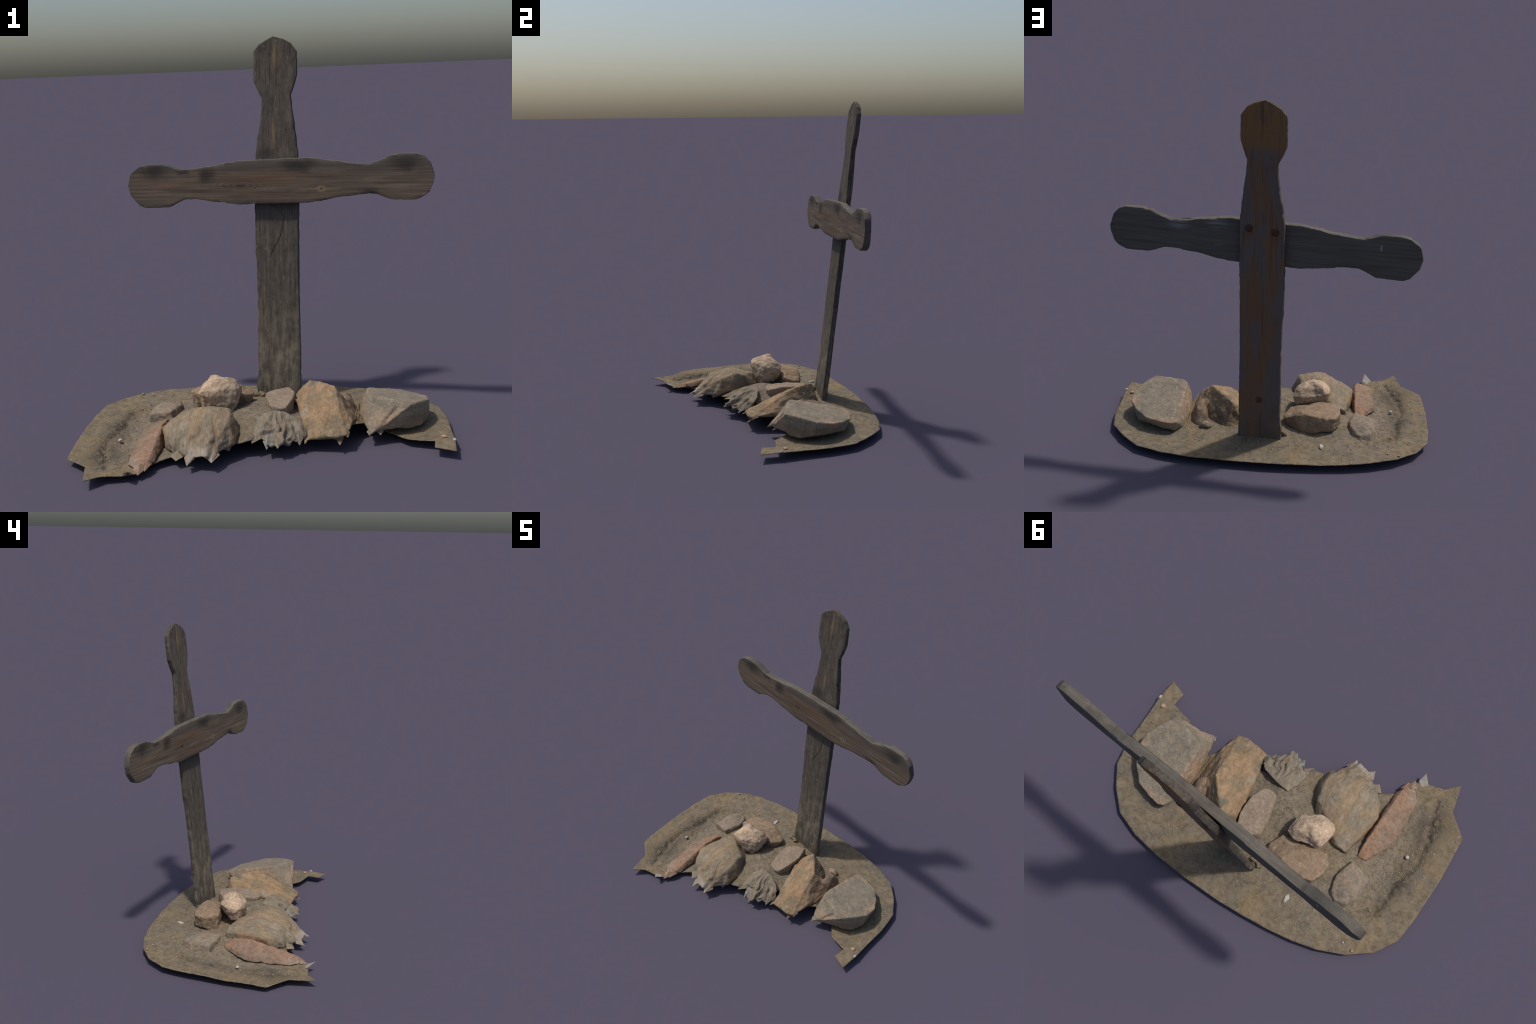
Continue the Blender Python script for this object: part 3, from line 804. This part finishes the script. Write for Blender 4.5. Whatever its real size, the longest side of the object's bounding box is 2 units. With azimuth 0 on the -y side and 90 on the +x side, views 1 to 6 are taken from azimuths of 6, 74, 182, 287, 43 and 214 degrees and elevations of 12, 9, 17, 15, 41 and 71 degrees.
def build_straw():
    """A dry stalk lying between the slab and the wedge stone."""
    path = [(.452, -.02, .118), (.458, .06, .112), (.468, .16, .098), (.470, .23, .082), (.474, .29, .066)]
    cu = bpy.data.curves.new("straw", 'CURVE')
    cu.dimensions = '3D'
    cu.bevel_depth = .0022
    cu.bevel_resolution = 2
    cu.use_fill_caps = True
    sp = cu.splines.new('POLY')
    sp.points.add(len(path) - 1)
    for p, c in zip(sp.points, path):
        p.co = (*c, 1)
    tmp = bpy.data.objects.new("straw_path", cu)
    bpy.context.scene.collection.objects.link(tmp)
    me = bpy.data.meshes.new_from_object(tmp.evaluated_get(bpy.context.evaluated_depsgraph_get()))
    bpy.data.objects.remove(tmp)
    me.materials.clear()
    me.materials.append(m_straw)
    ob = bpy.data.objects.new("straw", me)
    bpy.context.scene.collection.objects.link(ob)
    ob.parent = ground


build_straw()


def scatter_gravel():
    """Fine grit: many little lumps, densest in the hollow and round the stones."""
    bm = bmesh.new()
    shape = bmesh.new()
    bmesh.ops.create_icosphere(shape, subdivisions=1, radius=1)
    base = [v.co.copy() for v in shape.verts]
    tris = [[v.index for v in f.verts] for f in shape.faces]
    shape.free()
    placed = 0
    while placed < 480:
        x, y = rng.uniform(-.93, .92), rng.uniform(-.6, .62)
        if not inside(OUTLINE, x, y):
            continue
        d = lip_distance(x, y)
        dens = .12 + .8 * math.exp(-(d / .10) ** 2) + .5 * math.exp(-((x + .35) / .3) ** 2 - ((y - .3) / .14) ** 2) \
            + .5 * math.exp(-((x - .35) / .25) ** 2 - ((y - .38) / .10) ** 2)
        if rng.random() > dens:
            continue
        r = rng.choice((.0022, .003, .003, .004, .0055))
        m = Matrix.Rotation(rng.uniform(0, 6.28), 3, Vector((rng.gauss(0, 1), rng.gauss(0, 1), rng.gauss(0, 1))).normalized())
        sc = Vector((rng.uniform(.7, 1.3), rng.uniform(.7, 1.3), rng.uniform(.5, .9))) * r
        c = Vector((x, y, ground_height(x, y) + r * .25))
        vs = [bm.verts.new(c + m @ Vector((v.x * sc.x, v.y * sc.y, v.z * sc.z)) * rng.uniform(.85, 1.15)) for v in base]
        for t in tris:
            bm.faces.new([vs[i] for i in t])
        placed += 1
    me = bpy.data.meshes.new("gravel")
    bm.to_mesh(me)
    bm.free()
    me.materials.append(m_gravel)
    ob = bpy.data.objects.new("gravel", me)
    ob["kind"] = "stuff"
    bpy.context.scene.collection.objects.link(ob)
    ob.parent = ground


scatter_gravel()
